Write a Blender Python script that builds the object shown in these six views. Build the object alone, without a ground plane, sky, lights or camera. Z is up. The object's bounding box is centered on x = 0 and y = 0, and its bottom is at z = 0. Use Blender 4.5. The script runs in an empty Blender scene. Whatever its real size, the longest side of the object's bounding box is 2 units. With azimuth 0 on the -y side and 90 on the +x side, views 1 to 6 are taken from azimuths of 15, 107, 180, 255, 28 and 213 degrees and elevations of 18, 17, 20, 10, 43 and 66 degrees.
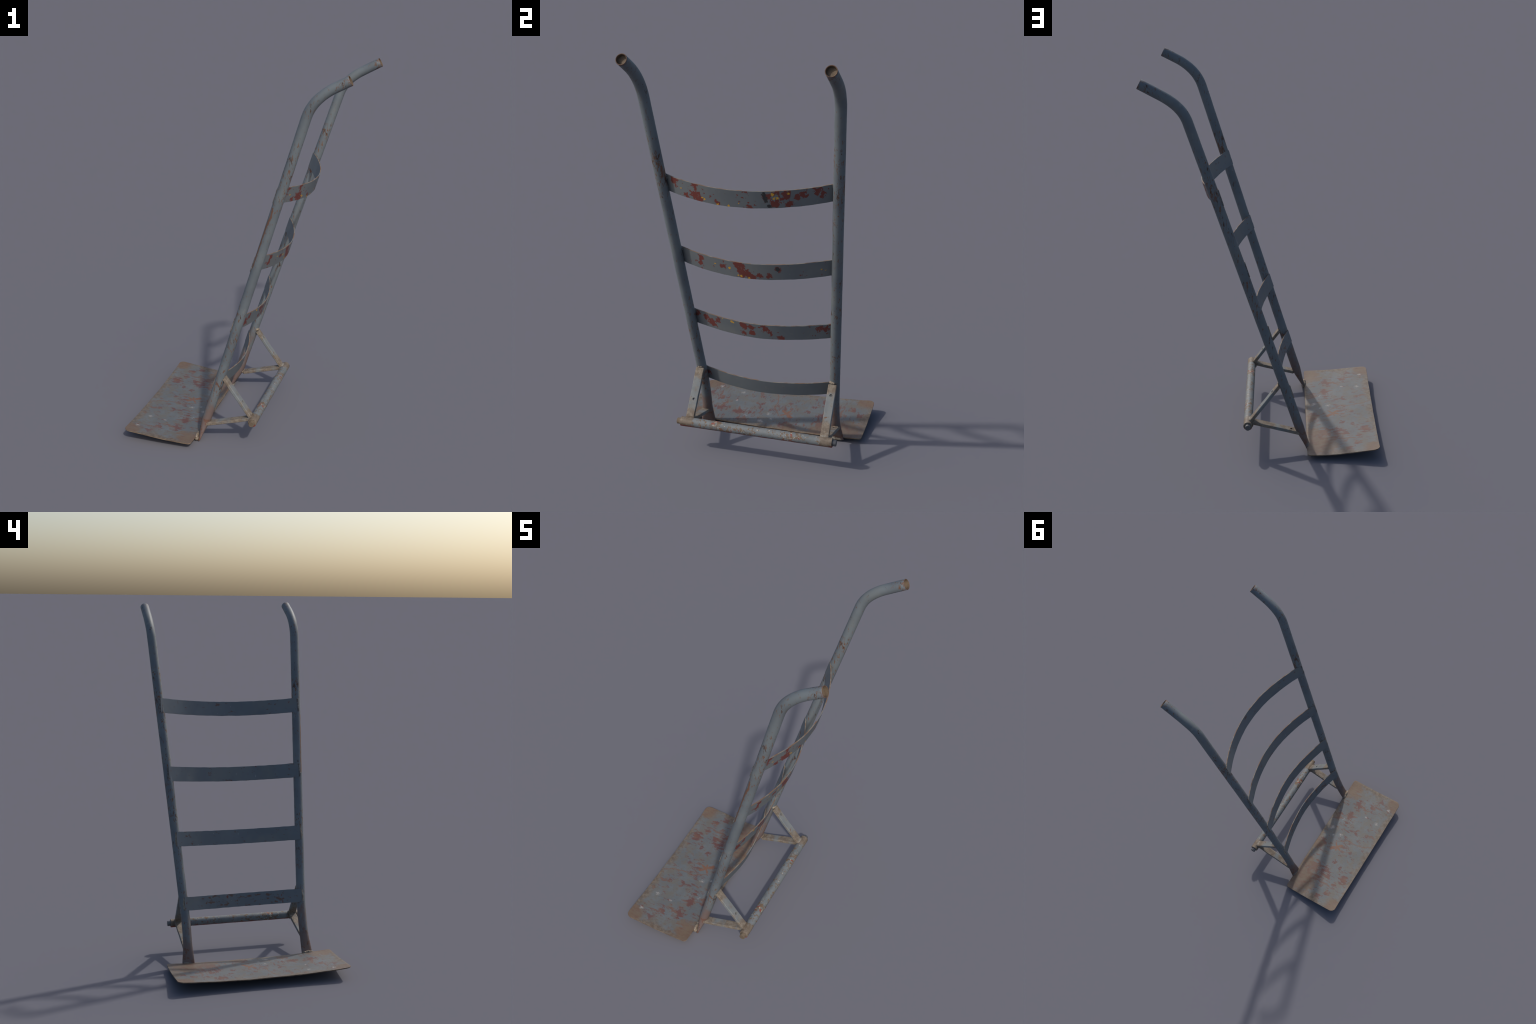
"""Old welded steel sack truck (hand truck without wheels): two bent tube rails,
four bowed flat straps, a toe plate, an axle tube and four flat braces."""
import bpy, math, random
from mathutils import Vector, Matrix, noise

random.seed(11)
Y = Vector((0, 1, 0))

# ------------------------------------------------------------------ dimensions
TUBE_R = 0.0252
WALL = 0.0032
#        foot (z=0.1 on the straight part), corner of the bend, handle end, bend lengths, foot y
RAILS = [
    dict(p0=(-0.1739, -0.3216, 0.1), corner=(0.3955, -0.4183, 1.8895), end=(0.5716, -0.4159, 1.9777),
         l1=0.100, l2=0.125, foot_y=-0.347, foot_shift=0.22, foot_twist=0.011),
    dict(p0=(-0.1808, 0.3384, 0.1), corner=(0.3930, 0.4539, 1.8645), end=(0.5851, 0.4558, 1.9659),
         l1=0.080, l2=0.105, foot_y=0.349, foot_shift=0.55, foot_twist=-0.003),
]
LEAN = Vector((0.303, 0.0, 0.953)).normalized()      # along the rails
BACK = Vector((0.953, 0.0, -0.303)).normalized()     # square to the rails, away from the load
#        z of the top edge on either rail, depth of the bow, bow exponent, width
STRAPS = [
    (1.4358, 1.4486, 0.1179, 2.02, 0.0838),
    (1.0648, 1.0698, 0.1003, 1.93, 0.0828),
    (0.7148, 0.7146, 0.0761, 1.80, 0.0822),
    (0.3666, 0.3645, 0.0656, 1.89, 0.0755),
]
STRAP_T = 0.0050
AXLE = Vector((0.0985, 0.0, 0.1515))
AXLE_R = 0.0236
AXLE_Y = (-0.380, 0.395)
STUB_Y = (-0.4000, 0.4135)
STUB_R = 0.0152

# ------------------------------------------------------------------ materials


class Nodes:
    """Small wrapper that makes node trees readable."""

    def __init__(self, name):
        self.mat = bpy.data.materials.new(name)
        self.mat.use_nodes = True
        self.t = self.mat.node_tree
        self.bsdf = self.t.nodes["Principled BSDF"]
        self.co = self.t.nodes.new("ShaderNodeTexCoord").outputs["Object"]

    def new(self, kind, **inputs):
        n = self.t.nodes.new(kind)
        return n

    def link(self, value, socket):
        if isinstance(value, bpy.types.NodeSocket):
            self.t.links.new(value, socket)
        elif isinstance(value, (tuple, list, Vector)):
            v = list(value)
            if len(socket.default_value) == 4 and len(v) == 3:
                v.append(1.0)
            socket.default_value = v
        else:
            socket.default_value = value

    def math(self, op, a, b=0.0, clamp=False):
        n = self.new("ShaderNodeMath")
        n.operation = op
        n.use_clamp = clamp
        self.link(a, n.inputs[0])
        self.link(b, n.inputs[1])
        return n.outputs[0]

    def vec(self, op, a, b):
        n = self.new("ShaderNodeVectorMath")
        n.operation = op
        self.link(a, n.inputs[0])
        self.link(b, n.inputs[1])
        return n.outputs["Value"] if op == "DISTANCE" else n.outputs["Vector"]

    def mapping(self, scale=(1, 1, 1), rot=(0, 0, 0), loc=(0, 0, 0), src=None):
        n = self.new("ShaderNodeMapping")
        self.link(src or self.co, n.inputs["Vector"])
        n.inputs["Scale"].default_value = scale
        n.inputs["Rotation"].default_value = rot
        n.inputs["Location"].default_value = loc
        return n.outputs[0]

    def noise(self, scale, detail=4, rough=0.55, src=None, distort=0.0, color=False):
        n = self.new("ShaderNodeTexNoise")
        self.link(src or self.co, n.inputs["Vector"])
        n.inputs["Scale"].default_value = scale
        n.inputs["Detail"].default_value = detail
        n.inputs["Roughness"].default_value = rough
        n.inputs["Distortion"].default_value = distort
        return n.outputs["Color" if color else "Fac"]

    def step(self, v, lo, hi):
        """Smooth mask: 0 below lo, 1 above hi."""
        n = self.new("ShaderNodeMapRange")
        n.interpolation_type = "SMOOTHSTEP"
        self.link(v, n.inputs["Value"])
        n.inputs["From Min"].default_value = lo
        n.inputs["From Max"].default_value = hi
        return n.outputs["Result"]

    def mix(self, fac, a, b):
        n = self.new("ShaderNodeMix")
        n.data_type = "RGBA"
        self.link(fac, n.inputs[0])
        self.link(a, n.inputs[6])
        self.link(b, n.inputs[7])
        return n.outputs[2]

    def axis(self, i, src=None):
        n = self.new("ShaderNodeSeparateXYZ")
        self.link(src or self.co, n.inputs[0])
        return n.outputs[i]

    def wobble(self, scale, amount, src=None):
        """Coordinates shaken by noise, for ragged patch outlines."""
        c = self.noise(scale, 5, 0.65, src=src, color=True)
        c = self.vec("SUBTRACT", c, (0.5, 0.5, 0.5))
        c = self.vec("MULTIPLY", c, (amount, amount, amount))
        return self.vec("ADD", src or self.co, c)

    def spots(self, centres, src):
        """Largest of (1 - distance / radius) over hand-placed patch centres (x, y, z, r)."""
        best = None
        for x, y, z, r in centres:
            d = self.vec("DISTANCE", src, (x, y, z))
            v = self.math("SUBTRACT", 1.0, self.math("DIVIDE", d, r))
            best = v if best is None else self.math("MAXIMUM", best, v)
        return best

    def segment(self, a, b, r, src):
        """1 on the line from a to b, falling to 0 at distance r."""
        a, b = Vector(a), Vector(b)
        d = b - a
        v = self.vec("SUBTRACT", src, tuple(a))
        n = self.new("ShaderNodeVectorMath")
        n.operation = "DOT_PRODUCT"
        self.link(v, n.inputs[0])
        self.link(d / d.length_squared, n.inputs[1])
        t = self.math("MINIMUM", self.math("MAXIMUM", n.outputs["Value"], 0.0), 1.0)
        sc = self.new("ShaderNodeVectorMath")
        sc.operation = "SCALE"
        self.link(d, sc.inputs[0])
        self.link(t, sc.inputs["Scale"])
        dist = self.vec("DISTANCE", v, sc.outputs["Vector"])
        return self.math("SUBTRACT", 1.0, self.math("DIVIDE", dist, r))

    def strokes(self, points, r, src):
        best = None
        for a, b in zip(points[:-1], points[1:]):
            v = self.segment(a, b, r, src)
            best = v if best is None else self.math("MAXIMUM", best, v)
        return best

    def finish(self, color, rough=0.6, spec=0.35, bump=None, strength=0.2, dist=0.002, metallic=0.0):
        self.link(color, self.bsdf.inputs["Base Color"])
        self.link(rough, self.bsdf.inputs["Roughness"])
        self.bsdf.inputs["Specular IOR Level"].default_value = spec
        self.bsdf.inputs["Metallic"].default_value = metallic
        if bump is not None:
            b = self.new("ShaderNodeBump")
            b.inputs["Strength"].default_value = strength
            b.inputs["Distance"].default_value = dist
            self.link(bump, b.inputs["Height"])
            self.t.links.new(b.outputs[0], self.bsdf.inputs["Normal"])
        return self.mat


PAINT_A = (0.122, 0.142, 0.155)
PAINT_B = (0.102, 0.119, 0.133)
PAINT_GREEN = (0.138, 0.150, 0.147)
PRIMER = (0.125, 0.034, 0.027)
RUST = (0.120, 0.062, 0.036)
RUST_DARK = (0.060, 0.035, 0.026)
ORANGE = (0.230, 0.090, 0.040)
DUST = (0.190, 0.140, 0.100)
CREAM = (0.330, 0.285, 0.220)
YELLOW = (0.440, 0.250, 0.030)
LEAN_ANGLE = (0.0, -math.radians(17.7), 0.0)


def paint_base(n, a=PAINT_A, b=PAINT_B, c=PAINT_GREEN):
    col = n.mix(n.step(n.noise(7, 3), 0.35, 0.65), a, b)
    col = n.mix(n.math("MULTIPLY", n.step(n.noise(4.3, 4, 0.6, src=n.mapping(loc=(3, 1, 7))), 0.5, 0.68), 0.6), col, c)
    return col


def rail_material():
    n = Nodes("blue_grey_rail_paint")
    col = paint_base(n)
    along = n.mapping(scale=(1, 1, 0.28), rot=LEAN_ANGLE)
    along = n.wobble(60, 0.012, src=along)
    where = n.noise(5.5, 2, src=n.mapping(loc=(1.7, 0.3, 2.2)))
    # pale scuffs
    scuff = n.step(n.noise(30, 5, 0.6, src=n.mapping(scale=(1, 1, 0.35), rot=LEAN_ANGLE, loc=(5, 5, 5))), 0.62, 0.75)
    col = n.mix(n.math("MULTIPLY", scuff, 0.35), col, (0.22, 0.22, 0.20))
    # fine rust freckles and longer rust runs along the tube
    freckle = n.math("ADD", n.noise(120, 4, 0.65, src=along), n.math("MULTIPLY", where, 0.35))
    col = n.mix(n.step(freckle, 0.755, 0.81), col, RUST)
    runs = n.math("ADD", n.noise(46, 5, 0.65, src=n.mapping(loc=(2, 9, 4), src=along)), n.math("MULTIPLY", where, 0.45))
    col = n.mix(n.step(runs, 0.872, 0.91), col, (0.125, 0.062, 0.042))
    dark = n.math("ADD", n.noise(55, 4, 0.65, src=n.mapping(loc=(12, 3, 8), src=along)), n.math("MULTIPLY", where, 0.3))
    col = n.mix(n.step(dark, 0.78, 0.82), col, RUST_DARK)
    # long stripe of worn-through paint on the load side of one rail
    w = n.wobble(45, 0.012)
    def on_rail(z, dx, dy):
        t = (z - 0.1) / 1.7895
        return (-0.1736 + 0.5694 * t + dx, -0.3216 - 0.0967 * t + dy, z)
    worn = n.strokes([on_rail(1.340, -0.016, -0.021), on_rail(1.300, -0.010, -0.023), on_rail(1.255, -0.016, -0.020)], 0.0105, w)
    thin = n.strokes([on_rail(1.255, -0.018, -0.019), on_rail(1.02, -0.021, -0.015)], 0.0085, w)
    gap = n.math("MULTIPLY", n.noise(38, 5, 0.65), 1.3)
    col = n.mix(n.step(n.math("ADD", n.math("MAXIMUM", worn, thin), gap), 0.92, 1.10), col, (0.130, 0.070, 0.047))
    # bare brown primer and dirt at the splayed feet
    z = n.axis(2)
    low = n.math("SUBTRACT", 1.0, n.math("DIVIDE", z, 0.40))
    foot = n.math("ADD", low, n.math("MULTIPLY", n.math("SUBTRACT", n.noise(16, 5, 0.65, src=n.mapping(scale=(1, 1, .5))), 0.5), 2.4))
    col = n.mix(n.math("MULTIPLY", n.step(foot, 0.15, 0.70), 0.85), col, (0.135, 0.092, 0.080))
    foot2 = n.math("ADD", low, n.math("MULTIPLY", n.math("SUBTRACT", n.noise(28, 5, 0.6, src=n.mapping(loc=(4, 4, 4))), 0.5), 3.0))
    col = n.mix(n.step(foot2, 0.95, 1.15), col, (0.130, 0.066, 0.046))
    # rusty rims at the open handle ends
    rim = n.spots([(0.578, -0.4159, 1.977, 0.055), (0.592, 0.4558, 1.966, 0.055)], n.wobble(50, 0.03))
    col = n.mix(n.step(n.math("ADD", rim, n.math("MULTIPLY", n.noise(60), 0.35)), 0.66, 0.85), col, (0.110, 0.050, 0.038))
    grain = n.noise(140, 4, 0.6)
    return n.finish(col, 0.55, 0.32, grain, 0.12)


def strap_back_material(index, red, yellow, black):
    """Hollow side of a strap: paint flaked to red primer, yellow underneath in places."""
    n = Nodes("flaked_strap_paint_%s" % "abcd"[index])
    col = paint_base(n, (0.118, 0.132, 0.140), (0.104, 0.118, 0.128), (0.130, 0.137, 0.134))
    w = n.wobble(46, 0.060)
    chip = n.noise(52, 4, 0.5, src=n.wobble(60, 0.03))
    if red:
        f = n.math("ADD", n.spots(red, w), n.math("MULTIPLY", chip, 1.5))
        col = n.mix(n.step(f, 1.12, 1.15), col, PRIMER)
    small = n.math("ADD", n.noise(62, 3, 0.5, src=n.wobble(80, 0.014)), n.math("MULTIPLY", n.noise(9, 1), 0.3))
    col = n.mix(n.step(small, 0.815 if index < 3 else 0.87, 0.84 if index < 3 else 0.9), col, PRIMER)
    w2 = n.wobble(90, 0.020)
    if yellow:
        col = n.mix(n.step(n.spots(yellow, w2), 0.18, 0.34), col, YELLOW)
    if black:
        col = n.mix(n.step(n.spots(black, w2), 0.05, 0.3), col, (0.030, 0.030, 0.031))
    col = n.mix(n.math("MULTIPLY", n.step(n.noise(38, 4, 0.6, src=n.mapping(loc=(8, 1, 3))), 0.6, 0.72), 0.3), col, (0.17, 0.16, 0.14))
    return n.finish(col, 0.55, 0.3, n.noise(160, 4), 0.1)


def strap_front_material():
    n = Nodes("scuffed_strap_paint")
    col = paint_base(n, (0.116, 0.132, 0.144), (0.100, 0.115, 0.128), (0.138, 0.144, 0.137))
    flat = n.mapping(scale=(1, 0.45, 1))
    streak = n.math("ADD", n.noise(52, 5, 0.65, src=flat), n.math("MULTIPLY", n.noise(6, 2), 0.3))
    # the lowest strap is chipped far more than the others
    low = n.math("MULTIPLY", n.math("LESS_THAN", n.axis(2), 0.5), 0.05)
    col = n.mix(n.step(n.math("ADD", streak, low), 0.765, 0.83), col, (0.105, 0.060, 0.045))
    red = n.math("ADD", n.noise(48, 4, 0.6, src=n.mapping(loc=(3, 3, 1))), low)
    col = n.mix(n.step(red, 0.68, 0.735), col, (0.130, 0.045, 0.036))
    pale = n.step(n.noise(45, 2, 0.5, src=n.mapping(scale=(1, 2.2, 0.6), loc=(7, 2, 2))), 0.735, 0.77)
    col = n.mix(n.math("MULTIPLY", pale, 0.6), col, (0.30, 0.31, 0.30))
    return n.finish(col, 0.5, 0.35, n.noise(150, 4), 0.1)


def edge_material():
    n = Nodes("rusty_cut_edge")
    col = n.mix(n.step(n.noise(30, 4), 0.4, 0.6), (0.150, 0.092, 0.058), (0.175, 0.158, 0.132))
    col = n.mix(n.step(n.noise(18, 3, src=n.mapping(loc=(2, 2, 2))), 0.55, 0.62), col, (0.130, 0.130, 0.130))
    return n.finish(col, 0.75, 0.25)


def plate_material():
    n = Nodes("worn_toe_plate_paint")
    x, y, z = n.axis(0), n.axis(1), 0.036
    flat = n.mapping(scale=(1, 1, 0))
    col = n.mix(n.step(n.noise(9, 4, src=flat), 0.38, 0.62), (0.152, 0.168, 0.176), (0.132, 0.146, 0.154))
    # tan dirt film
    film = n.noise(16, 6, 0.7, src=flat)
    col = n.mix(n.math("MULTIPLY", n.step(film, 0.42, 0.64), 0.8), col, (0.155, 0.138, 0.114))
    # streaks run fore and aft, where loads slid over the plate
    grain = n.mapping(scale=(0.55, 1.25, 0), loc=(0.4, 0.2, 0))
    w = n.wobble(26, 0.06, src=flat)
    chip = n.noise(44, 8, 0.72, src=n.wobble(50, 0.022, src=grain))
    broad = n.noise(6.0, 2, src=flat)
    scatter = n.math("ADD", n.noise(34, 7, 0.66, src=n.mapping(loc=(3, 7, 0), src=n.wobble(60, 0.02, src=grain))), n.math("MULTIPLY", broad, 0.42))
    red_spots = [(-0.326, -0.222, .065), (-0.430, -0.127, .035), (-0.421, 0.264, .050), (-0.303, 0.249, .085),
                 (-0.409, 0.142, .030), (-0.462, 0.159, .028), (-0.537, 0.221, .065), (-0.446, -0.345, .050),
                 (-0.334, -0.160, .045), (-0.438, 0.431, .035), (-0.511, -0.136, .028), (-0.348, -0.315, .060),
                 (-0.568, -0.218, .030), (-0.308, 0.335, .070), (-0.385, 0.225, .050), (-0.365, 0.300, .050),
                 (-0.500, 0.300, .035), (-0.255, -0.180, .060), (-0.260, 0.060, .070), (-0.480, 0.380, .040)]
    red = n.math("ADD", n.math("MULTIPLY", n.math("MAXIMUM", n.spots([(a, b, 0, r * 0.88) for a, b, r in red_spots], w), 0.0), 0.235), chip)
    red_col = n.mix(n.step(n.noise(14, 3, src=flat), 0.42, 0.6), (0.140, 0.055, 0.046), (0.172, 0.088, 0.060))
    col = n.mix(n.math("MULTIPLY", n.step(red, 0.585, 0.64), 0.85), col, red_col)
    col = n.mix(n.math("MULTIPLY", n.step(scatter, 0.775, 0.83), 0.75), col, red_col)
    # brown bare, dusty borders and corners
    dx = n.math("MINIMUM", n.math("ADD", x, 0.593), n.math("SUBTRACT", -0.216, x))
    dy = n.math("SUBTRACT", 0.472, n.math("ABSOLUTE", y))
    edge = n.math("MINIMUM", n.math("MULTIPLY", dx, 1.5), dy)
    edge = n.math("SUBTRACT", 1.0, n.math("DIVIDE", edge, 0.095))
    edge = n.math("ADD", edge, n.math("MULTIPLY", n.math("SUBTRACT", n.noise(13, 6, 0.68, src=flat), 0.5), 2.6))
    dust_col = n.mix(n.step(n.noise(45, 5, 0.7, src=flat), 0.40, 0.62), (0.128, 0.094, 0.066), (0.200, 0.160, 0.118))
    col = n.mix(n.math("MULTIPLY", n.step(edge, 0.35, 1.0), 0.9), col, dust_col)
    corner = n.spots([(-0.275, 0.370, 0, .16), (-0.240, -0.417, 0, .12), (-0.570, -0.440, 0, .09), (-0.575, 0.437, 0, .09),
                      (-0.245, 0.230, 0, .07), (-0.285, -0.375, 0, .05), (-0.24, 0.08, 0, .06)], w)
    corner = n.math("ADD", corner, n.math("MULTIPLY", n.noise(26, 8, 0.78, src=flat), 1.3))
    corner = n.math("SUBTRACT", corner, 0.2)
    col = n.mix(n.math("MULTIPLY", n.step(corner, 0.62, 1.05), 0.85), col, n.mix(n.step(chip, 0.45, 0.6), (0.175, 0.122, 0.080), (0.165, 0.095, 0.066)))
    # bright orange rust bloom and the curved scratch that leads to it
    w3 = n.wobble(36, 0.085, src=flat)
    w5 = n.wobble(34, 0.030, src=flat)
    bloom = n.strokes([(-0.340, 0.066, 0), (-0.368, 0.036, 0), (-0.395, 0.012, 0)], 0.013, w5)
    for tip in ((-0.352, 0.010, 0), (-0.404, 0.046, 0), (-0.372, 0.062, 0)):
        bloom = n.math("MAXIMUM", bloom, n.segment((-0.368, 0.036, 0), tip, 0.009, w5))
    col = n.mix(n.math("MULTIPLY", n.step(bloom, 0.1, 0.55), 0.7), col, ORANGE)
    w4 = n.wobble(30, 0.012, src=flat)
    path = [(-0.343, 0.000), (-0.365, -0.012), (-0.394, -0.027), (-0.413, -0.044), (-0.432, -0.043), (-0.454, -0.039),
            (-0.476, -0.041), (-0.499, -0.046), (-0.522, -0.051), (-0.545, -0.060), (-0.565, -0.071), (-0.583, -0.081)]
    line = n.strokes([(a, b, 0) for a, b in path], 0.0052, w4)
    line = n.math("ADD", line, n.math("MULTIPLY", n.math("SUBTRACT", n.noise(40, 4, src=flat), 0.5), 1.6))
    col = n.mix(n.math("MULTIPLY", n.step(line, 0.1, 0.6), 0.65), col, (0.185, 0.090, 0.052))
    knock = n.strokes([(-0.396, -0.023, 0), (-0.425, 0.000, 0), (-0.457, 0.031, 0)], 0.0075, w3)
    col = n.mix(n.math("MULTIPLY", n.step(knock, 0.1, 0.5), 0.7), col, (0.142, 0.062, 0.052))
    # chalky knocks
    chalk = n.spots([(-0.345, -0.058, 0, .020), (-0.302, -0.173, 0, .012), (-0.266, -0.080, 0, .022), (-0.524, -0.253, 0, .015),
                     (-0.432, -0.263, 0, .014), (-0.547, -0.388, 0, .018), (-0.30, -0.03, 0, .010)], n.wobble(70, 0.045, src=flat))
    col = n.mix(n.math("MULTIPLY", n.step(chalk, 0.1, 0.9), 0.8), col, (0.40, 0.385, 0.36))
    grit = n.step(n.noise(110, 4, 0.7, src=grain), 0.54, 0.68)
    col = n.mix(n.math("MULTIPLY", grit, 0.5), col, (0.165, 0.125, 0.088))
    soot = n.step(n.noise(70, 5, 0.7, src=n.mapping(loc=(5, 1, 0), src=grain)), 0.58, 0.72)
    col = n.mix(n.math("MULTIPLY", soot, 0.5), col, (0.080, 0.078, 0.078))
    peck = n.step(n.noise(75, 2, 0.5, src=flat), 0.72, 0.77)
    col = n.mix(n.math("MULTIPLY", peck, 0.4), col, (0.26, 0.23, 0.19))
    dim = n.new("ShaderNodeHueSaturation")
    dim.inputs["Value"].default_value = 0.76
    n.link(col, dim.inputs["Color"])
    return n.finish(dim.outputs[0], 0.58, 0.36, n.noise(90, 6, 0.65, src=flat), 0.25, 0.0025)


def brace_material():
    n = Nodes("dusty_brace_paint")
    col = n.mix(n.step(n.noise(20, 4), 0.4, 0.6), (0.160, 0.172, 0.174), (0.138, 0.152, 0.158))
    tan = n.noise(17, 5, 0.68, src=n.mapping(loc=(1, 2, 3)))
    ends = n.spots([(0.09, -0.336, 0.165, .11), (0.09, 0.352, 0.165, .11), (-0.05, -0.337, 0.365, .07), (-0.05, 0.353, 0.365, .07),
                    (-0.15, -0.345, 0.105, .09), (-0.15, 0.352, 0.105, .09), (0.0, -0.34, 0.135, .10), (0.0, 0.35, 0.135, .06)], n.co)
    ends = n.math("MAXIMUM", ends, 0.0)
    f = n.math("ADD", tan, n.math("MULTIPLY", ends, 0.34))
    col = n.mix(n.math("MULTIPLY", n.step(f, 0.50, 0.72), 0.9), col, n.mix(n.step(n.noise(50, 5, .7), .4, .62), (0.130, 0.098, 0.070), (0.205, 0.170, 0.130)))
    col = n.mix(n.step(n.noise(75, 3, 0.6, src=n.mapping(loc=(6, 1, 1))), 0.665, 0.70), col, (0.140, 0.075, 0.045))
    return n.finish(col, 0.72, 0.25, n.noise(110, 5, 0.65), 0.25, 0.002)


def axle_material():
    n = Nodes("scabby_axle_paint")
    col = n.mix(n.step(n.noise(12, 4), 0.4, 0.6), (0.142, 0.156, 0.162), (0.120, 0.133, 0.138))
    where = n.math("MULTIPLY", n.noise(8, 2, src=n.mapping(loc=(5, 0, 2))), 0.4)
    scab = n.math("ADD", n.noise(62, 5, 0.65), where)
    col = n.mix(n.step(scab, 0.725, 0.80), col, (0.128, 0.086, 0.054))
    pale = n.math("ADD", n.noise(80, 4, 0.6, src=n.mapping(loc=(3, 1, 1))), where)
    col = n.mix(n.step(pale, 0.83, 0.88), col, (0.32, 0.28, 0.23))
    redp = n.math("ADD", n.noise(48, 4, 0.6, src=n.mapping(loc=(9, 9, 1))), where)
    col = n.mix(n.step(redp, 0.85, 0.88), col, (0.190, 0.050, 0.035))
    col = n.mix(n.step(n.noise(34, 2, src=n.mapping(loc=(1, 7, 1))), 0.735, 0.76), col, (0.06, 0.065, 0.065))
    # red primer left along the underside, which the topcoat missed
    under = n.math("SUBTRACT", AXLE.z - 0.010, n.axis(2))
    under = n.math("ADD", n.math("DIVIDE", under, 0.012), n.math("MULTIPLY", n.math("SUBTRACT", n.noise(30, 4), 0.5), 2.0))
    col = n.mix(n.math("MULTIPLY", n.step(under, 0.2, 0.6), 0.9), col, (0.160, 0.045, 0.036))
    # brown crust round the welds at both ends
    y = n.math("ABSOLUTE", n.math("SUBTRACT", n.axis(1), 0.008))
    crust = n.math("ADD", n.math("DIVIDE", n.math("SUBTRACT", y, 0.310), 0.03), n.math("MULTIPLY", n.math("SUBTRACT", n.noise(35, 5, .65), 0.5), 2.5))
    col = n.mix(n.math("MULTIPLY", n.step(crust, 0.0, 0.8), 0.92), col, n.mix(n.step(n.noise(40, 5, .7), .42, .6), (0.115, 0.086, 0.060), (0.165, 0.130, 0.096)))
    redend = n.math("MULTIPLY", n.step(under, -0.3, 0.1), n.step(crust, 0.0, 0.4))
    col = n.mix(n.math("MULTIPLY", redend, n.step(n.noise(24, 4, src=n.mapping(loc=(2, 2, 8))), 0.42, 0.52)), col, (0.190, 0.045, 0.033))
    return n.finish(col, 0.6, 0.32, n.noise(120, 5, 0.65), 0.25, 0.002)


def plain_material(name, a, b, scale=45, rough=0.75, spec=0.25, bump=0.35):
    n = Nodes(name)
    col = n.mix(n.step(n.noise(scale, 5, 0.65), 0.38, 0.64), a, b)
    return n.finish(col, rough, spec, n.noise(scale * 3, 5, 0.65), bump, 0.002)


# ------------------------------------------------------------------ mesh helpers
ROOT = bpy.data.objects.new("hand_truck", None)
bpy.context.scene.collection.objects.link(ROOT)
ROOT["label"] = "old blue-grey steel hand truck with bowed straps, wheels missing"
ROOT["category"] = "hand truck"
ROOT.empty_display_size = 0.2


def make_object(name, verts, faces, mats, parent=None, mat_ids=None, sharp=35):
    me = bpy.data.meshes.new(name)
    me.from_pydata([tuple(v) for v in verts], [], faces)
    for m in mats:
        me.materials.append(m)
    if mat_ids:
        me.polygons.foreach_set("material_index", mat_ids)
    me.update()
    me.shade_smooth()
    me.set_sharp_from_angle(angle=math.radians(sharp))
    ob = bpy.data.objects.new(name, me)
    bpy.context.scene.collection.objects.link(ob)
    ob.parent = parent or ROOT
    return ob


def loft(rings, close_start=True, close_end=True):
    """Quads between rings of equal length, fan caps at the ends."""
    n = len(rings[0])
    verts = [v for r in rings for v in r]
    faces = []
    for i in range(len(rings) - 1):
        a, b = i * n, (i + 1) * n
        for j in range(n):
            k = (j + 1) % n
            faces.append((a + j, a + k, b + k, b + j))
    if close_start:
        faces.append(tuple(reversed(range(n))))
    if close_end:
        last = (len(rings) - 1) * n
        faces.append(tuple(range(last, last + n)))
    return verts, faces


# ------------------------------------------------------------------ rails


def rail_axis(r):
    """Centre line of one rail from the foot to the handle end."""
    p0, c, h = Vector(r["p0"]), Vector(r["corner"]), Vector(r["end"])
    up = (c - p0).normalized()
    out = (h - c).normalized()
    a, b = c - up * r["l1"], c + out * r["l2"]

    def straight(z):
        return p0 + (c - p0) * ((z - p0.z) / (c.z - p0.z))
    pts = []
    knee = 0.40
    yk = straight(knee).y
    z = 0.0
    while z < a.z - 0.001:
        p = straight(z)
        if z < knee:                      # the lowest part is bent outwards to meet the plate
            t = 1 - z / knee
            ease = t * t * (1.8 - 0.8 * t)
            p.y = (p.y) * (1 - ease) + r["foot_y"] * ease
        pts.append(p)
        z += 0.006 if z < 0.03 else 0.02
    for k in range(0, 25):
        t = k / 24
        pts.append(a * (1 - t) ** 2 + c * 2 * t * (1 - t) + b * t * t)
    for k in range(1, 6):
        pts.append(b.lerp(h, k / 5))
    return pts


def smooth01(t):
    t = max(0.0, min(1.0, t))
    return t * t * (3 - 2 * t)


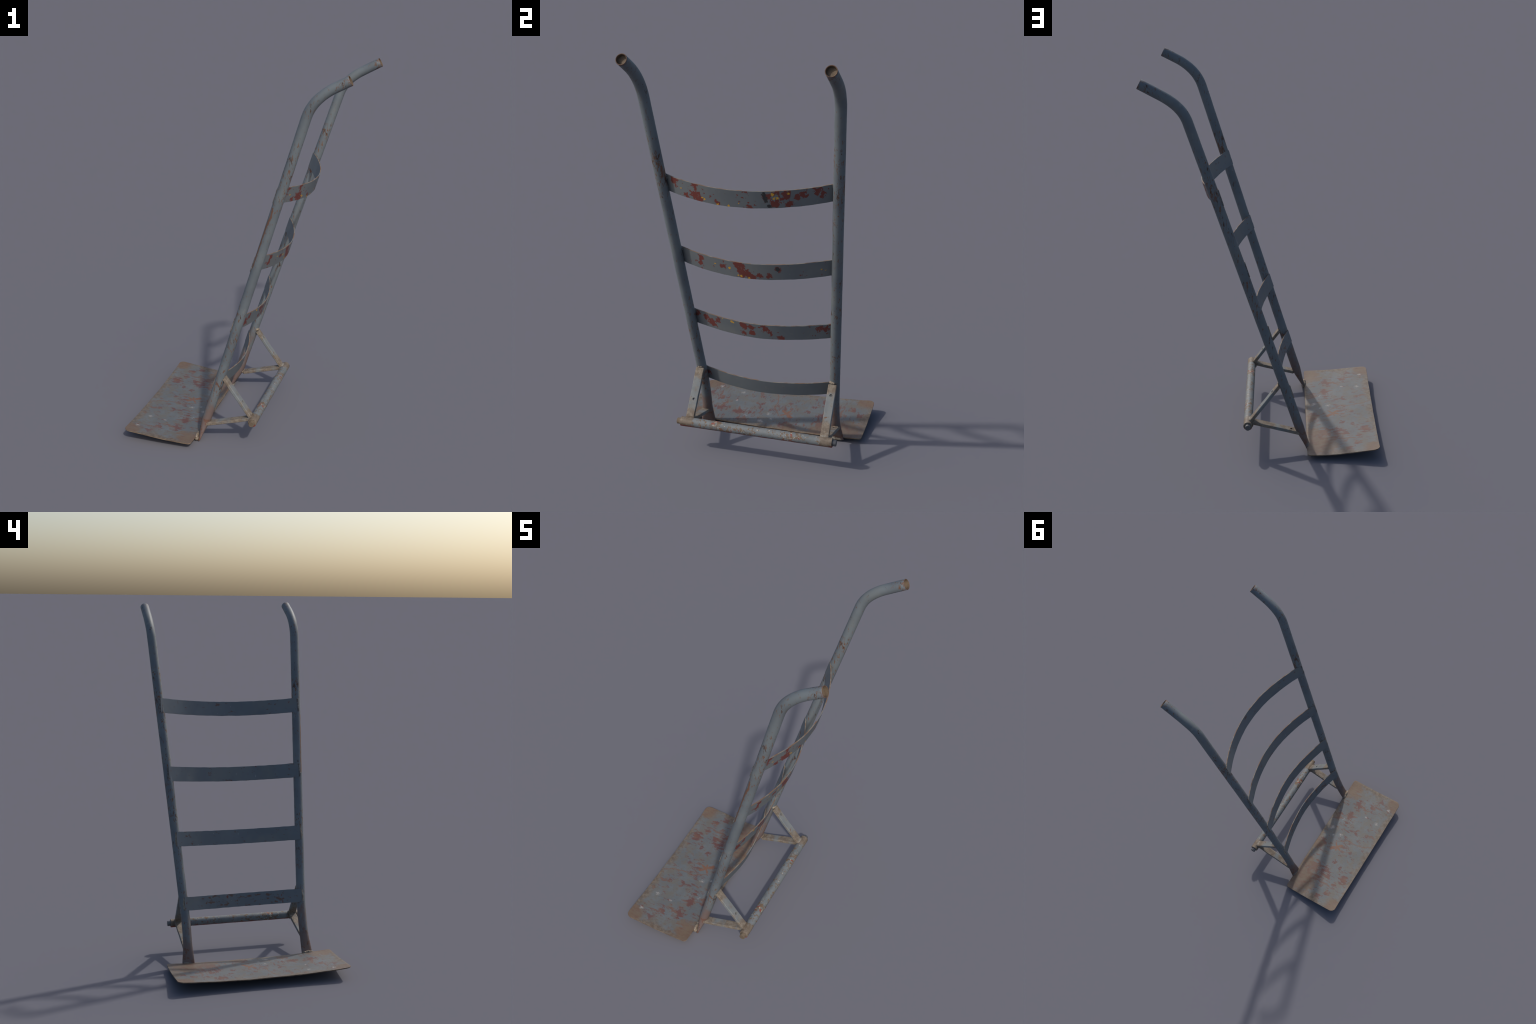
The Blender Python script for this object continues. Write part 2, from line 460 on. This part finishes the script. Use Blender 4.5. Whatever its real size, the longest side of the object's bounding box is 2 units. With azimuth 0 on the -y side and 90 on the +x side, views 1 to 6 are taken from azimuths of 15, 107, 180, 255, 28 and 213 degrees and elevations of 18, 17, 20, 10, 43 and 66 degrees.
def build_rail(r, mat, inside, seed):
    pts = rail_axis(r)
    rings, n = [], 40
    for i, p in enumerate(pts):
        tan = (pts[min(i + 1, len(pts) - 1)] - pts[max(i - 1, 0)]).normalized()
        nrm = Y.cross(tan).normalized()
        side = tan.cross(nrm)
        flat = 1 - smooth01((p.z - 0.0) / 0.135)        # tube hammered flat at the foot
        rn = TUBE_R * (1 - flat) + 0.0082 * flat
        rs = TUBE_R * (1 - flat) + 0.0345 * flat
        power = 1 - 0.35 * flat                         # flatter oval at the foot
        centre = p - nrm * (TUBE_R - rn) * r["foot_shift"]
        ring = []
        for j in range(n):
            a = 2 * math.pi * j / n
            ca, sa = math.cos(a), math.sin(a)
            u = math.copysign(abs(ca) ** power, ca) * rn
            v = math.copysign(abs(sa) ** power, sa) * rs
            q = centre + nrm * (u - r["foot_twist"] * flat * v / rs) + side * v
            q = q + (q - centre) * 0.016 * noise.noise(q * 14 + Vector((seed, 0, 0)))
            if p.z < 0.04:                              # foot is cut nearly level, heel a little higher
                k = 1 - p.z / 0.04
                q.z += k * (0.303 * u + max(0.0, u + rn) * 0.45 + 0.0005)
            ring.append(q)
        rings.append(ring)
    # rounded lower lip
    first = rings[0]
    c = sum(first, Vector()) / n
    low = [c + (q - c) * 0.86 + Vector((0, 0, -0.0)) for q in first]
    for q in first:
        q.z += 0.003
    rings.insert(0, low)
    verts, faces = loft(rings, True, False)
    ids = [0] * len(faces)
    # open end: rim, inner wall, dirt plug a little way in
    end, tan = pts[-1], (pts[-1] - pts[-2]).normalized()
    prev = len(verts) - n
    for radius, depth, m in ((TUBE_R - 0.001, -0.0012, 2), (TUBE_R - WALL, -0.0005, 2), (TUBE_R - WALL - 0.0005, 0.017, 1), (0.012, 0.018, 1)):
        base = len(verts)
        for j in range(n):
            d = (rings[-1][j] - end).normalized()
            verts.append(end + d * radius - tan * depth)
        for j in range(n):
            k = (j + 1) % n
            faces.append((prev + j, prev + k, base + k, base + j))
            ids.append(m)
        prev = base
    faces.append(tuple(range(prev, prev + n)))
    ids.append(1)
    zmin = min(v.z for v in verts)
    for v in verts:
        if v.z < 0.05:
            v.z -= zmin * (1 - v.z / 0.05) if zmin < 0.05 else 0
    return make_object("rail", verts, faces, [mat, inside, m_rim], mat_ids=ids, sharp=50)


# ------------------------------------------------------------------ straps


def rail_point(r, z):
    p0, c = Vector(r["p0"]), Vector(r["corner"])
    return p0 + (c - p0) * ((z - p0.z) / (c.z - p0.z))


def strap_point(s, t, q):
    """Point on the middle of a strap: t along it, q from the top edge (0) to the bottom edge (1)."""
    za, zb, depth, power, width = STRAPS[s]
    a = rail_point(RAILS[0], za) - BACK * 0.0275
    b = rail_point(RAILS[1], zb) - BACK * 0.0275
    bow = 1 - abs(2 * t - 1) ** power
    # the last few centimetres lie flat on the tube before the bow starts
    return a.lerp(b, t) + BACK * depth * bow - LEAN * width * q


def strap_spot(s, y, q, r):
    a, b = strap_point(s, 0, 0).y, strap_point(s, 1, 0).y
    p = strap_point(s, (y - a) / (b - a), q)
    return (p.x, p.y, p.z, r)


def build_strap(s, front, back, edge):
    steps, rows = 72, 7
    t0, t1 = 0.004, 0.996
    rings = []
    for i in range(steps + 1):
        t = t0 + (t1 - t0) * i / steps
        d = strap_point(s, t + 0.002, 0) - strap_point(s, t - 0.002, 0)
        nrm = d.cross(LEAN).normalized()
        if nrm.dot(BACK) < 0:
            nrm = -nrm
        ragged = [0.0012 * noise.noise(Vector((t * 22, s * 5.1 + k * 9.7, 1.3))) for k in (0, 1)]
        dent = 0.0016 * noise.noise(Vector((t * 6, s * 3.3, 0.2)))
        f, b = [], []
        for k in range(rows):
            q = k / (rows - 1)
            p = strap_point(s, t, q) + LEAN * (ragged[0] * (1 - q) + ragged[1] * q) + nrm * dent
            f.append(p - nrm * STRAP_T / 2)
            b.append(p + nrm * STRAP_T / 2)
        rings.append(f + b[::-1])
    verts, faces = loft(rings)
    ids = []
    for i in range(steps):
        for j in range(2 * rows):
            ids.append(0 if j < rows - 1 else (2 if j in (rows - 1, 2 * rows - 1) else 1))
    ids += [2, 2]
    return make_object("strap", verts, faces, [front, back, edge], mat_ids=ids, sharp=40)


# ------------------------------------------------------------------ toe plate
PLATE_X = (-0.5950, -0.2170)
PLATE_Y = (-0.4785, 0.4720)


def plate_height(x, y):
    s = max(0.0, min(1.0, (PLATE_X[1] - x) / (PLATE_X[1] - PLATE_X[0])))
    e = min(1.0, abs(y) / 0.47)
    mid = 0.0175 + 0.0335 * s ** 0.9
    rear = 0.036 if y < 0 else 0.026
    end = rear + (0.069 - rear) * s ** 1.7
    w = e ** 2.6
    z = mid * (1 - w) + end * w
    return z + 0.0025 * noise.noise(Vector((x * 7, y * 7, 0)))


def build_plate(mat, edge):
    def corner_cut(y, r):
        """How far a rounded corner of radius r eats into the plate at this y."""
        d = min(y - PLATE_Y[0], PLATE_Y[1] - y)
        if d >= r:
            return 0.0
        return r - math.sqrt(max(0.0, r * r - (r - d) ** 2))
    ys = []
    n = 90
    for i in range(n + 1):
        u = i / n
        u = 0.5 - 0.5 * math.cos(math.pi * u)
        u = 0.5 * u + 0.5 * i / n
        ys.append(PLATE_Y[0] + (PLATE_Y[1] - PLATE_Y[0]) * u)
    extra = [0.0006, 0.0018, 0.004, 0.007]
    ys = sorted(set(ys + [PLATE_Y[0] + e for e in extra] + [PLATE_Y[1] - e for e in extra]))
    rows = 36
    T = 0.0052
    rings = []
    for y in ys:
        xf = PLATE_X[0] + corner_cut(y, 0.032) + 0.0012 * noise.noise(Vector((y * 12, 3, 0)))
        xr = PLATE_X[1] - corner_cut(y, 0.016) + 0.0010 * noise.noise(Vector((y * 12, 8, 0)))
        top, bot = [], []
        for k in range(rows + 1):
            q = k / rows
            x = xf + (xr - xf) * q
            z = plate_height(x, y)
            top.append(Vector((x, y, z)))
            bot.append(Vector((x, y, z - T)))
        rim_r = Vector((xr + 0.0012, y, plate_height(xr, y) - T / 2))
        rim_f = Vector((xf - 0.0012, y, plate_height(xf, y) - T / 2))
        rings.append(top + [rim_r] + bot[::-1] + [rim_f])
    verts, faces = loft(rings)
    m = len(rings[0])
    ids = []
    for i in range(len(rings) - 1):
        for j in range(m):
            ids.append(1 if j in (rows, rows + 1, m - 2, m - 1) else 0)
    ids += [1, 1]
    return make_object("toe_plate", verts, faces, [mat, edge], mat_ids=ids, sharp=60)


# ------------------------------------------------------------------ axle, braces, welds


def turned(profile, axis_point, n=36):
    """Solid of revolution about a line parallel to y; profile = [(y, radius)]."""
    rings = []
    for y, r in profile:
        rings.append([axis_point + Vector((r * math.cos(2 * math.pi * j / n), y, r * math.sin(2 * math.pi * j / n))) for j in range(n)])
    return loft(rings)


def build_axle(mat, stub_mats):
    y0, y1 = AXLE_Y
    prof = [(y0, AXLE_R - 0.004), (y0, AXLE_R - 0.0015), (y0 + 0.0015, AXLE_R)]
    k = 48
    prof += [(y0 + 0.0015 + (y1 - y0 - 0.003) * i / k, AXLE_R) for i in range(1, k)]
    prof += [(y1 - 0.0015, AXLE_R), (y1, AXLE_R - 0.0015), (y1, AXLE_R - 0.004)]
    v, f = turned(prof, AXLE)
    v = [p + (p - Vector((AXLE.x, p.y, AXLE.z))) * 0.03 * noise.noise(p * 40) for p in v]
    tube = make_object("axle_tube", v, f, [mat], sharp=45)
    for ya, yb, m in ((STUB_Y[0], y0 + 0.01, stub_mats[0]), (STUB_Y[1], y1 - 0.01, stub_mats[1])):
        d = 1 if yb > ya else -1
        prof = [(ya, 0.004), (ya, STUB_R - 0.0018), (ya + d * 0.0018, STUB_R), (yb, STUB_R)]
        if d < 0:
            prof = prof[::-1]
        v, f = turned(prof, AXLE, 28)
        make_object("axle_stub", v, f, [m], parent=tube, sharp=45)
    return tube


def drill(ob, centre, direction, radius=0.0068, reach=0.03):
    """Bore a round hole through a bar."""
    n = 20
    d = direction.normalized()
    u = d.orthogonal().normalized()
    w = d.cross(u)
    rings = [[centre + d * k + (u * math.cos(2 * math.pi * j / n) + w * math.sin(2 * math.pi * j / n)) * radius for j in range(n)] for k in (-reach, reach)]
    v, f = loft(rings)
    cutter = make_object("drill_bit", v, f, [])
    mod = ob.modifiers.new("hole", "BOOLEAN")
    mod.operation = "DIFFERENCE"
    mod.solver = "EXACT"
    mod.object = cutter
    bpy.context.view_layer.update()
    me = bpy.data.meshes.new_from_object(ob.evaluated_get(bpy.context.evaluated_depsgraph_get()))
    ob.modifiers.clear()
    old = ob.data
    ob.data = me
    me.name = old.name
    bpy.data.meshes.remove(old)
    cm = cutter.data
    bpy.data.objects.remove(cutter)
    bpy.data.meshes.remove(cm)
    ob.data.shade_smooth()
    ob.data.set_sharp_from_angle(angle=math.radians(35))


def build_brace(top, heel, toe, mat, width=0.0425, thick=0.0170, skew=0.0):
    """Flat bar bent round the axle: from the rail down to the heel and forward to the foot of the rail."""
    d1, d2 = (heel - top).normalized(), (toe - heel).normalized()
    r = 0.012
    turn = d1.angle(d2)
    back = r * math.tan(turn / 2)
    a, b = heel - d1 * back, heel + d2 * back
    path = [top.lerp(a, i / 10) for i in range(10)]
    centre = a + Vector((d1.z, 0, -d1.x)).normalized() * r
    if (centre - b).length > r * 1.5:
        centre = a - Vector((d1.z, 0, -d1.x)).normalized() * r
    ua, ub = (a - centre).normalized(), (b - centre).normalized()
    for i in range(9):
        t = i / 8
        w = (ua * math.sin((1 - t) * turn) + ub * math.sin(t * turn)) / math.sin(turn)
        path.append(centre + w * r)
    path += [b.lerp(toe, i / 12) for i in range(1, 13)]
    bev, hw, ht = 0.0026, width / 2, thick / 2
    section = [(-hw + bev, -ht), (hw - bev, -ht), (hw, -ht + bev), (hw, ht - bev), (hw - bev, ht), (-hw + bev, ht), (-hw, ht - bev), (-hw, -ht + bev)]
    rings = []
    for i, c in enumerate(path):
        d = path[min(i + 1, len(path) - 1)] - path[max(i - 1, 0)]
        d.y = 0
        d.normalize()
        up = Vector((-d.z, 0, d.x))
        ring = []
        for x, y in section:
            p = c + Y * x + up * y
            if i == len(path) - 1:
                p = p + d * (skew * (x / hw))
            ring.append(p + noise.noise_vector(p * 18) * 0.0012)
        rings.append(ring)
    v, f = loft(rings)
    return make_object("brace_bar", v, f, [mat], sharp=35)


def weld(points, radius, mat, parent, squash=None, lump=0.32, freq=95, n=12):
    """Lumpy weld bead laid along a polyline."""
    dense = []
    for a, b in zip(points[:-1], points[1:]):
        k = max(2, int((b - a).length / 0.0022))
        dense += [a.lerp(b, i / k) for i in range(k)]
    dense.append(points[-1])
    rings = []
    for i, p in enumerate(dense):
        tan = (dense[min(i + 1, len(dense) - 1)] - dense[max(i - 1, 0)]).normalized()
        u = tan.orthogonal().normalized()
        w = tan.cross(u)
        t = i / (len(dense) - 1)
        end = math.sqrt(max(0.0, 1 - abs(2 * t - 1) ** 6)) * 0.85 + 0.15
        ring = []
        for j in range(n):
            a = 2 * math.pi * j / n
            o = u * math.cos(a) + w * math.sin(a)
            r = radius * end * (1 + lump * noise.noise((p + o * radius) * freq) + lump * 0.18 * math.sin(i * 1.1 + 2.5 * noise.noise(p * 60)))
            q = o * r
            if squash is not None:
                q = q - squash * (q.dot(squash) * 0.45)
            ring.append(p + q)
        rings.append(ring)
    v, f = loft(rings)
    return make_object("weld_bead", v, f, [mat], parent=parent, sharp=80)


# ------------------------------------------------------------------ assembly
m_rail = rail_material()
m_rim = plain_material("rusty_rim", (0.085, 0.050, 0.036), (0.150, 0.090, 0.058))
m_inside = plain_material("dusty_tube_inside", (0.105, 0.078, 0.054), (0.150, 0.112, 0.078))
m_front = strap_front_material()
m_edge = edge_material()
m_plate = plate_material()
m_plate_edge = plain_material("rusty_plate_edge", (0.105, 0.072, 0.050), (0.185, 0.140, 0.098), 30)
m_brace = brace_material()
m_axle = axle_material()
m_weld = plain_material("weld_metal", (0.150, 0.125, 0.100), (0.220, 0.205, 0.175), 60)
m_weld_dark = plain_material("painted_weld", (0.085, 0.075, 0.068), (0.140, 0.150, 0.150), 70)
m_weld_pale = plain_material("pale_weld", (0.165, 0.130, 0.096), (0.240, 0.202, 0.158), 50)
m_stub_brown = plain_material("crusted_axle_end", (0.098, 0.074, 0.052), (0.140, 0.108, 0.076), 40)
m_stub_steel = plain_material("bare_axle_end", (0.045, 0.045, 0.046), (0.100, 0.102, 0.104), 40, rough=0.45, spec=0.5, bump=0.1)

rails = [build_rail(r, m_rail, m_inside, 3.1 * i) for i, r in enumerate(RAILS)]

RED = [
    [(-0.32, 0.2, .035), (-0.213, 0.75, .040), (-0.267, 0.88, .026), (0.127, 0.38, .030), (0.16, 0.7, .034), (0.205, 0.28, .040),
     (0.255, 0.42, .030), (0.275, 0.30, .032), (0.337, 0.25, .032), (0.353, 0.5, .024), (0.218, 0.8, .034), (0.165, 0.1, .022),
     (-0.213, 0.22, .030), (-0.19, 0.9, .030), (-0.10, 0.9, .024), (0.04, 0.9, .024)],
    [(-0.045, 0.2, .042), (-0.03, 0.42, .036), (-0.005, 0.6, .034), (0.010, 0.88, .034), (0.053, 0.8, .024), (0.092, 0.78, .022),
     (-0.242, 0.28, .026), (-0.122, 0.45, .024), (-0.246, 0.6, .020), (0.138, 0.32, .024), (-0.03, 0.85, .026)],
    [(-0.315, 0.22, .028), (-0.274, 0.25, .026), (-0.238, 0.6, .036), (-0.201, 0.28, .026), (-0.065, 0.2, .034), (-0.025, 0.3, .024),
     (-0.028, 0.65, .026), (-0.065, 0.8, .024), (0.038, 0.3, .032), (0.067, 0.6, .022), (0.115, 0.88, .030), (0.295, 0.22, .032), (0.331, 0.3, .028)],
    [(-0.30, 0.45, .022)],
]
YEL = [
    [(0.152, 0.2, .010), (0.158, 0.43, .008), (0.170, 0.42, .008), (0.218, 0.20, .008), (-0.291, 0.5, .007), (-0.168, 0.82, .007),
     (-0.103, 0.95, .008), (-0.049, 0.95, .009), (0.0, 0.75, .005), (-0.178, 0.75, .005)],
    [(-0.091, 0.45, .009), (-0.164, 0.38, .006), (-0.036, 0.88, .008), (0.002, 0.95, .009), (0.328, 0.52, .006), (0.344, 0.6, .005), (-0.05, 0.85, .006)],
    [(-0.127, 0.1, .009), (-0.118, 0.16, .007), (-0.175, 0.08, .006)],
    [],
]
BLK = [[(0.115, 0.18, .013), (0.119, 0.40, .013), (0.121, 0.55, .011), (0.133, 0.86, .011)], [(0.138, 0.28, .012), (0.139, 0.40, .008)], [], []]

for s in range(4):
    back = strap_back_material(s, *[[strap_spot(s, *e) for e in group[s]] for group in (RED, YEL, BLK)])
    strap = build_strap(s, m_front, back, m_edge)
    for t, r, sgn in ((0.0, 0, -1), (1.0, 1, 1)):
        # bead down the strap end, on the front of the tube
        out = Vector((0, sgn, 0))
        pts = [strap_point(s, t, q) + out * (0.0012 + 0.002 * math.sin(q * 9 + s)) + BACK * 0.0025 for q in (0.02, 0.25, 0.5, 0.75, 0.98)]
        weld(pts, 0.0052, m_weld_dark if s < 2 else m_weld, strap, squash=BACK)
        # tacks in the nook behind the strap
        y_in = 0.024 / 0.79
        for q in (0.12, 0.80):
            tt = y_in if t == 0 else 1 - y_in
            p = strap_point(s, tt, q) + BACK * 0.004
            weld([p - LEAN * 0.012, p + LEAN * 0.012], 0.0055, m_weld_dark, strap)

plate = build_plate(m_plate, m_plate_edge)
axle = build_axle(m_axle, (m_stub_brown, m_stub_steel))

# (upper end on the rail, end on the axle, hole on the upper bar / lower bar)
SIDES = [
    dict(y=-0.336, low_y=-0.342, hole_up=Vector((0.039, -0.336, 0.252)), hole_low=None, skew=-0.014),
    dict(y=0.352, low_y=0.350, hole_up=Vector((-0.028, 0.352, 0.337)), hole_low=Vector((-0.129, 0.350, 0.106)), skew=0.014),
]
for side in SIDES:
    y, ly, out = side["y"], side["low_y"], (-1 if side["y"] < 0 else 1)
    top, bottom = Vector((-0.066, y, 0.376)), Vector((0.083, y, 0.170))
    face = Vector((0.81, 0, 0.586))
    ra = Vector((-0.160, ly, 0.099))
    heel = Vector((0.0880, (y + ly) / 2, 0.1605))
    brace = build_brace(top, heel, ra, m_brace, skew=side["skew"])
    drill(brace, side["hole_up"] - face * 0.008, face, reach=0.014)
    low_up = Vector((-0.25, 0, 1))
    if side["hole_low"]:
        drill(brace, side["hole_low"], low_up, reach=0.014)
    upper = lower = brace
    # weld where the upper bar meets the rail
    hw = 0.016
    c = top + Vector((-0.002, 0, 0.008))
    weld([c + Vector((-0.006, -hw, 0)), c + Vector((0.004, -hw * 0.4, 0.003)), c + Vector((0.004, hw * 0.4, 0.003)), c + Vector((-0.006, hw, 0))],
         0.0085, m_weld_pale, upper, freq=70)
    c = ra + Vector((0.004, 0, 0.004))
    weld([c + Vector((0, -0.018, 0)), c + Vector((0.003, 0, 0.002)), c + Vector((0, 0.018, 0))], 0.0078, m_weld_pale, lower, freq=70)
    # crusted fillets round the axle joint
    c = bottom + Vector((0.004, 0, -0.002))
    weld([c + Vector((0, -0.024, 0)), c + Vector((0.002, 0, 0)), c + Vector((0, 0.024, 0))], 0.0105, m_stub_brown if out < 0 else m_weld, axle, freq=45, lump=0.25)
    c = Vector((0.078, heel.y, 0.140))
    weld([c + Vector((0, -0.021, 0)), c + Vector((0, 0.021, 0))], 0.0080, m_stub_brown, axle, freq=45, lump=0.25)
    # bead that joins the foot of the rail to the plate
    fy = RAILS[0 if out < 0 else 1]["foot_y"]
    zz = plate_height(-0.22, fy)
    pad, reach = (m_weld_pale, 0.035) if out < 0 else (m_weld, 0.028)
    weld([Vector((-0.2165, fy - reach, zz - 0.003)), Vector((-0.2145, fy, zz + 0.001)), Vector((-0.2165, fy + reach, zz - 0.003))],
         0.0090, pad, plate, freq=55)
    back_x = -0.2150 if out < 0 else -0.2190
    weld([Vector((back_x, fy - reach, 0.0135)), Vector((back_x, fy, 0.0135)), Vector((back_x, fy + reach, 0.0135))],
         0.0120, pad, plate, freq=40, lump=0.12)
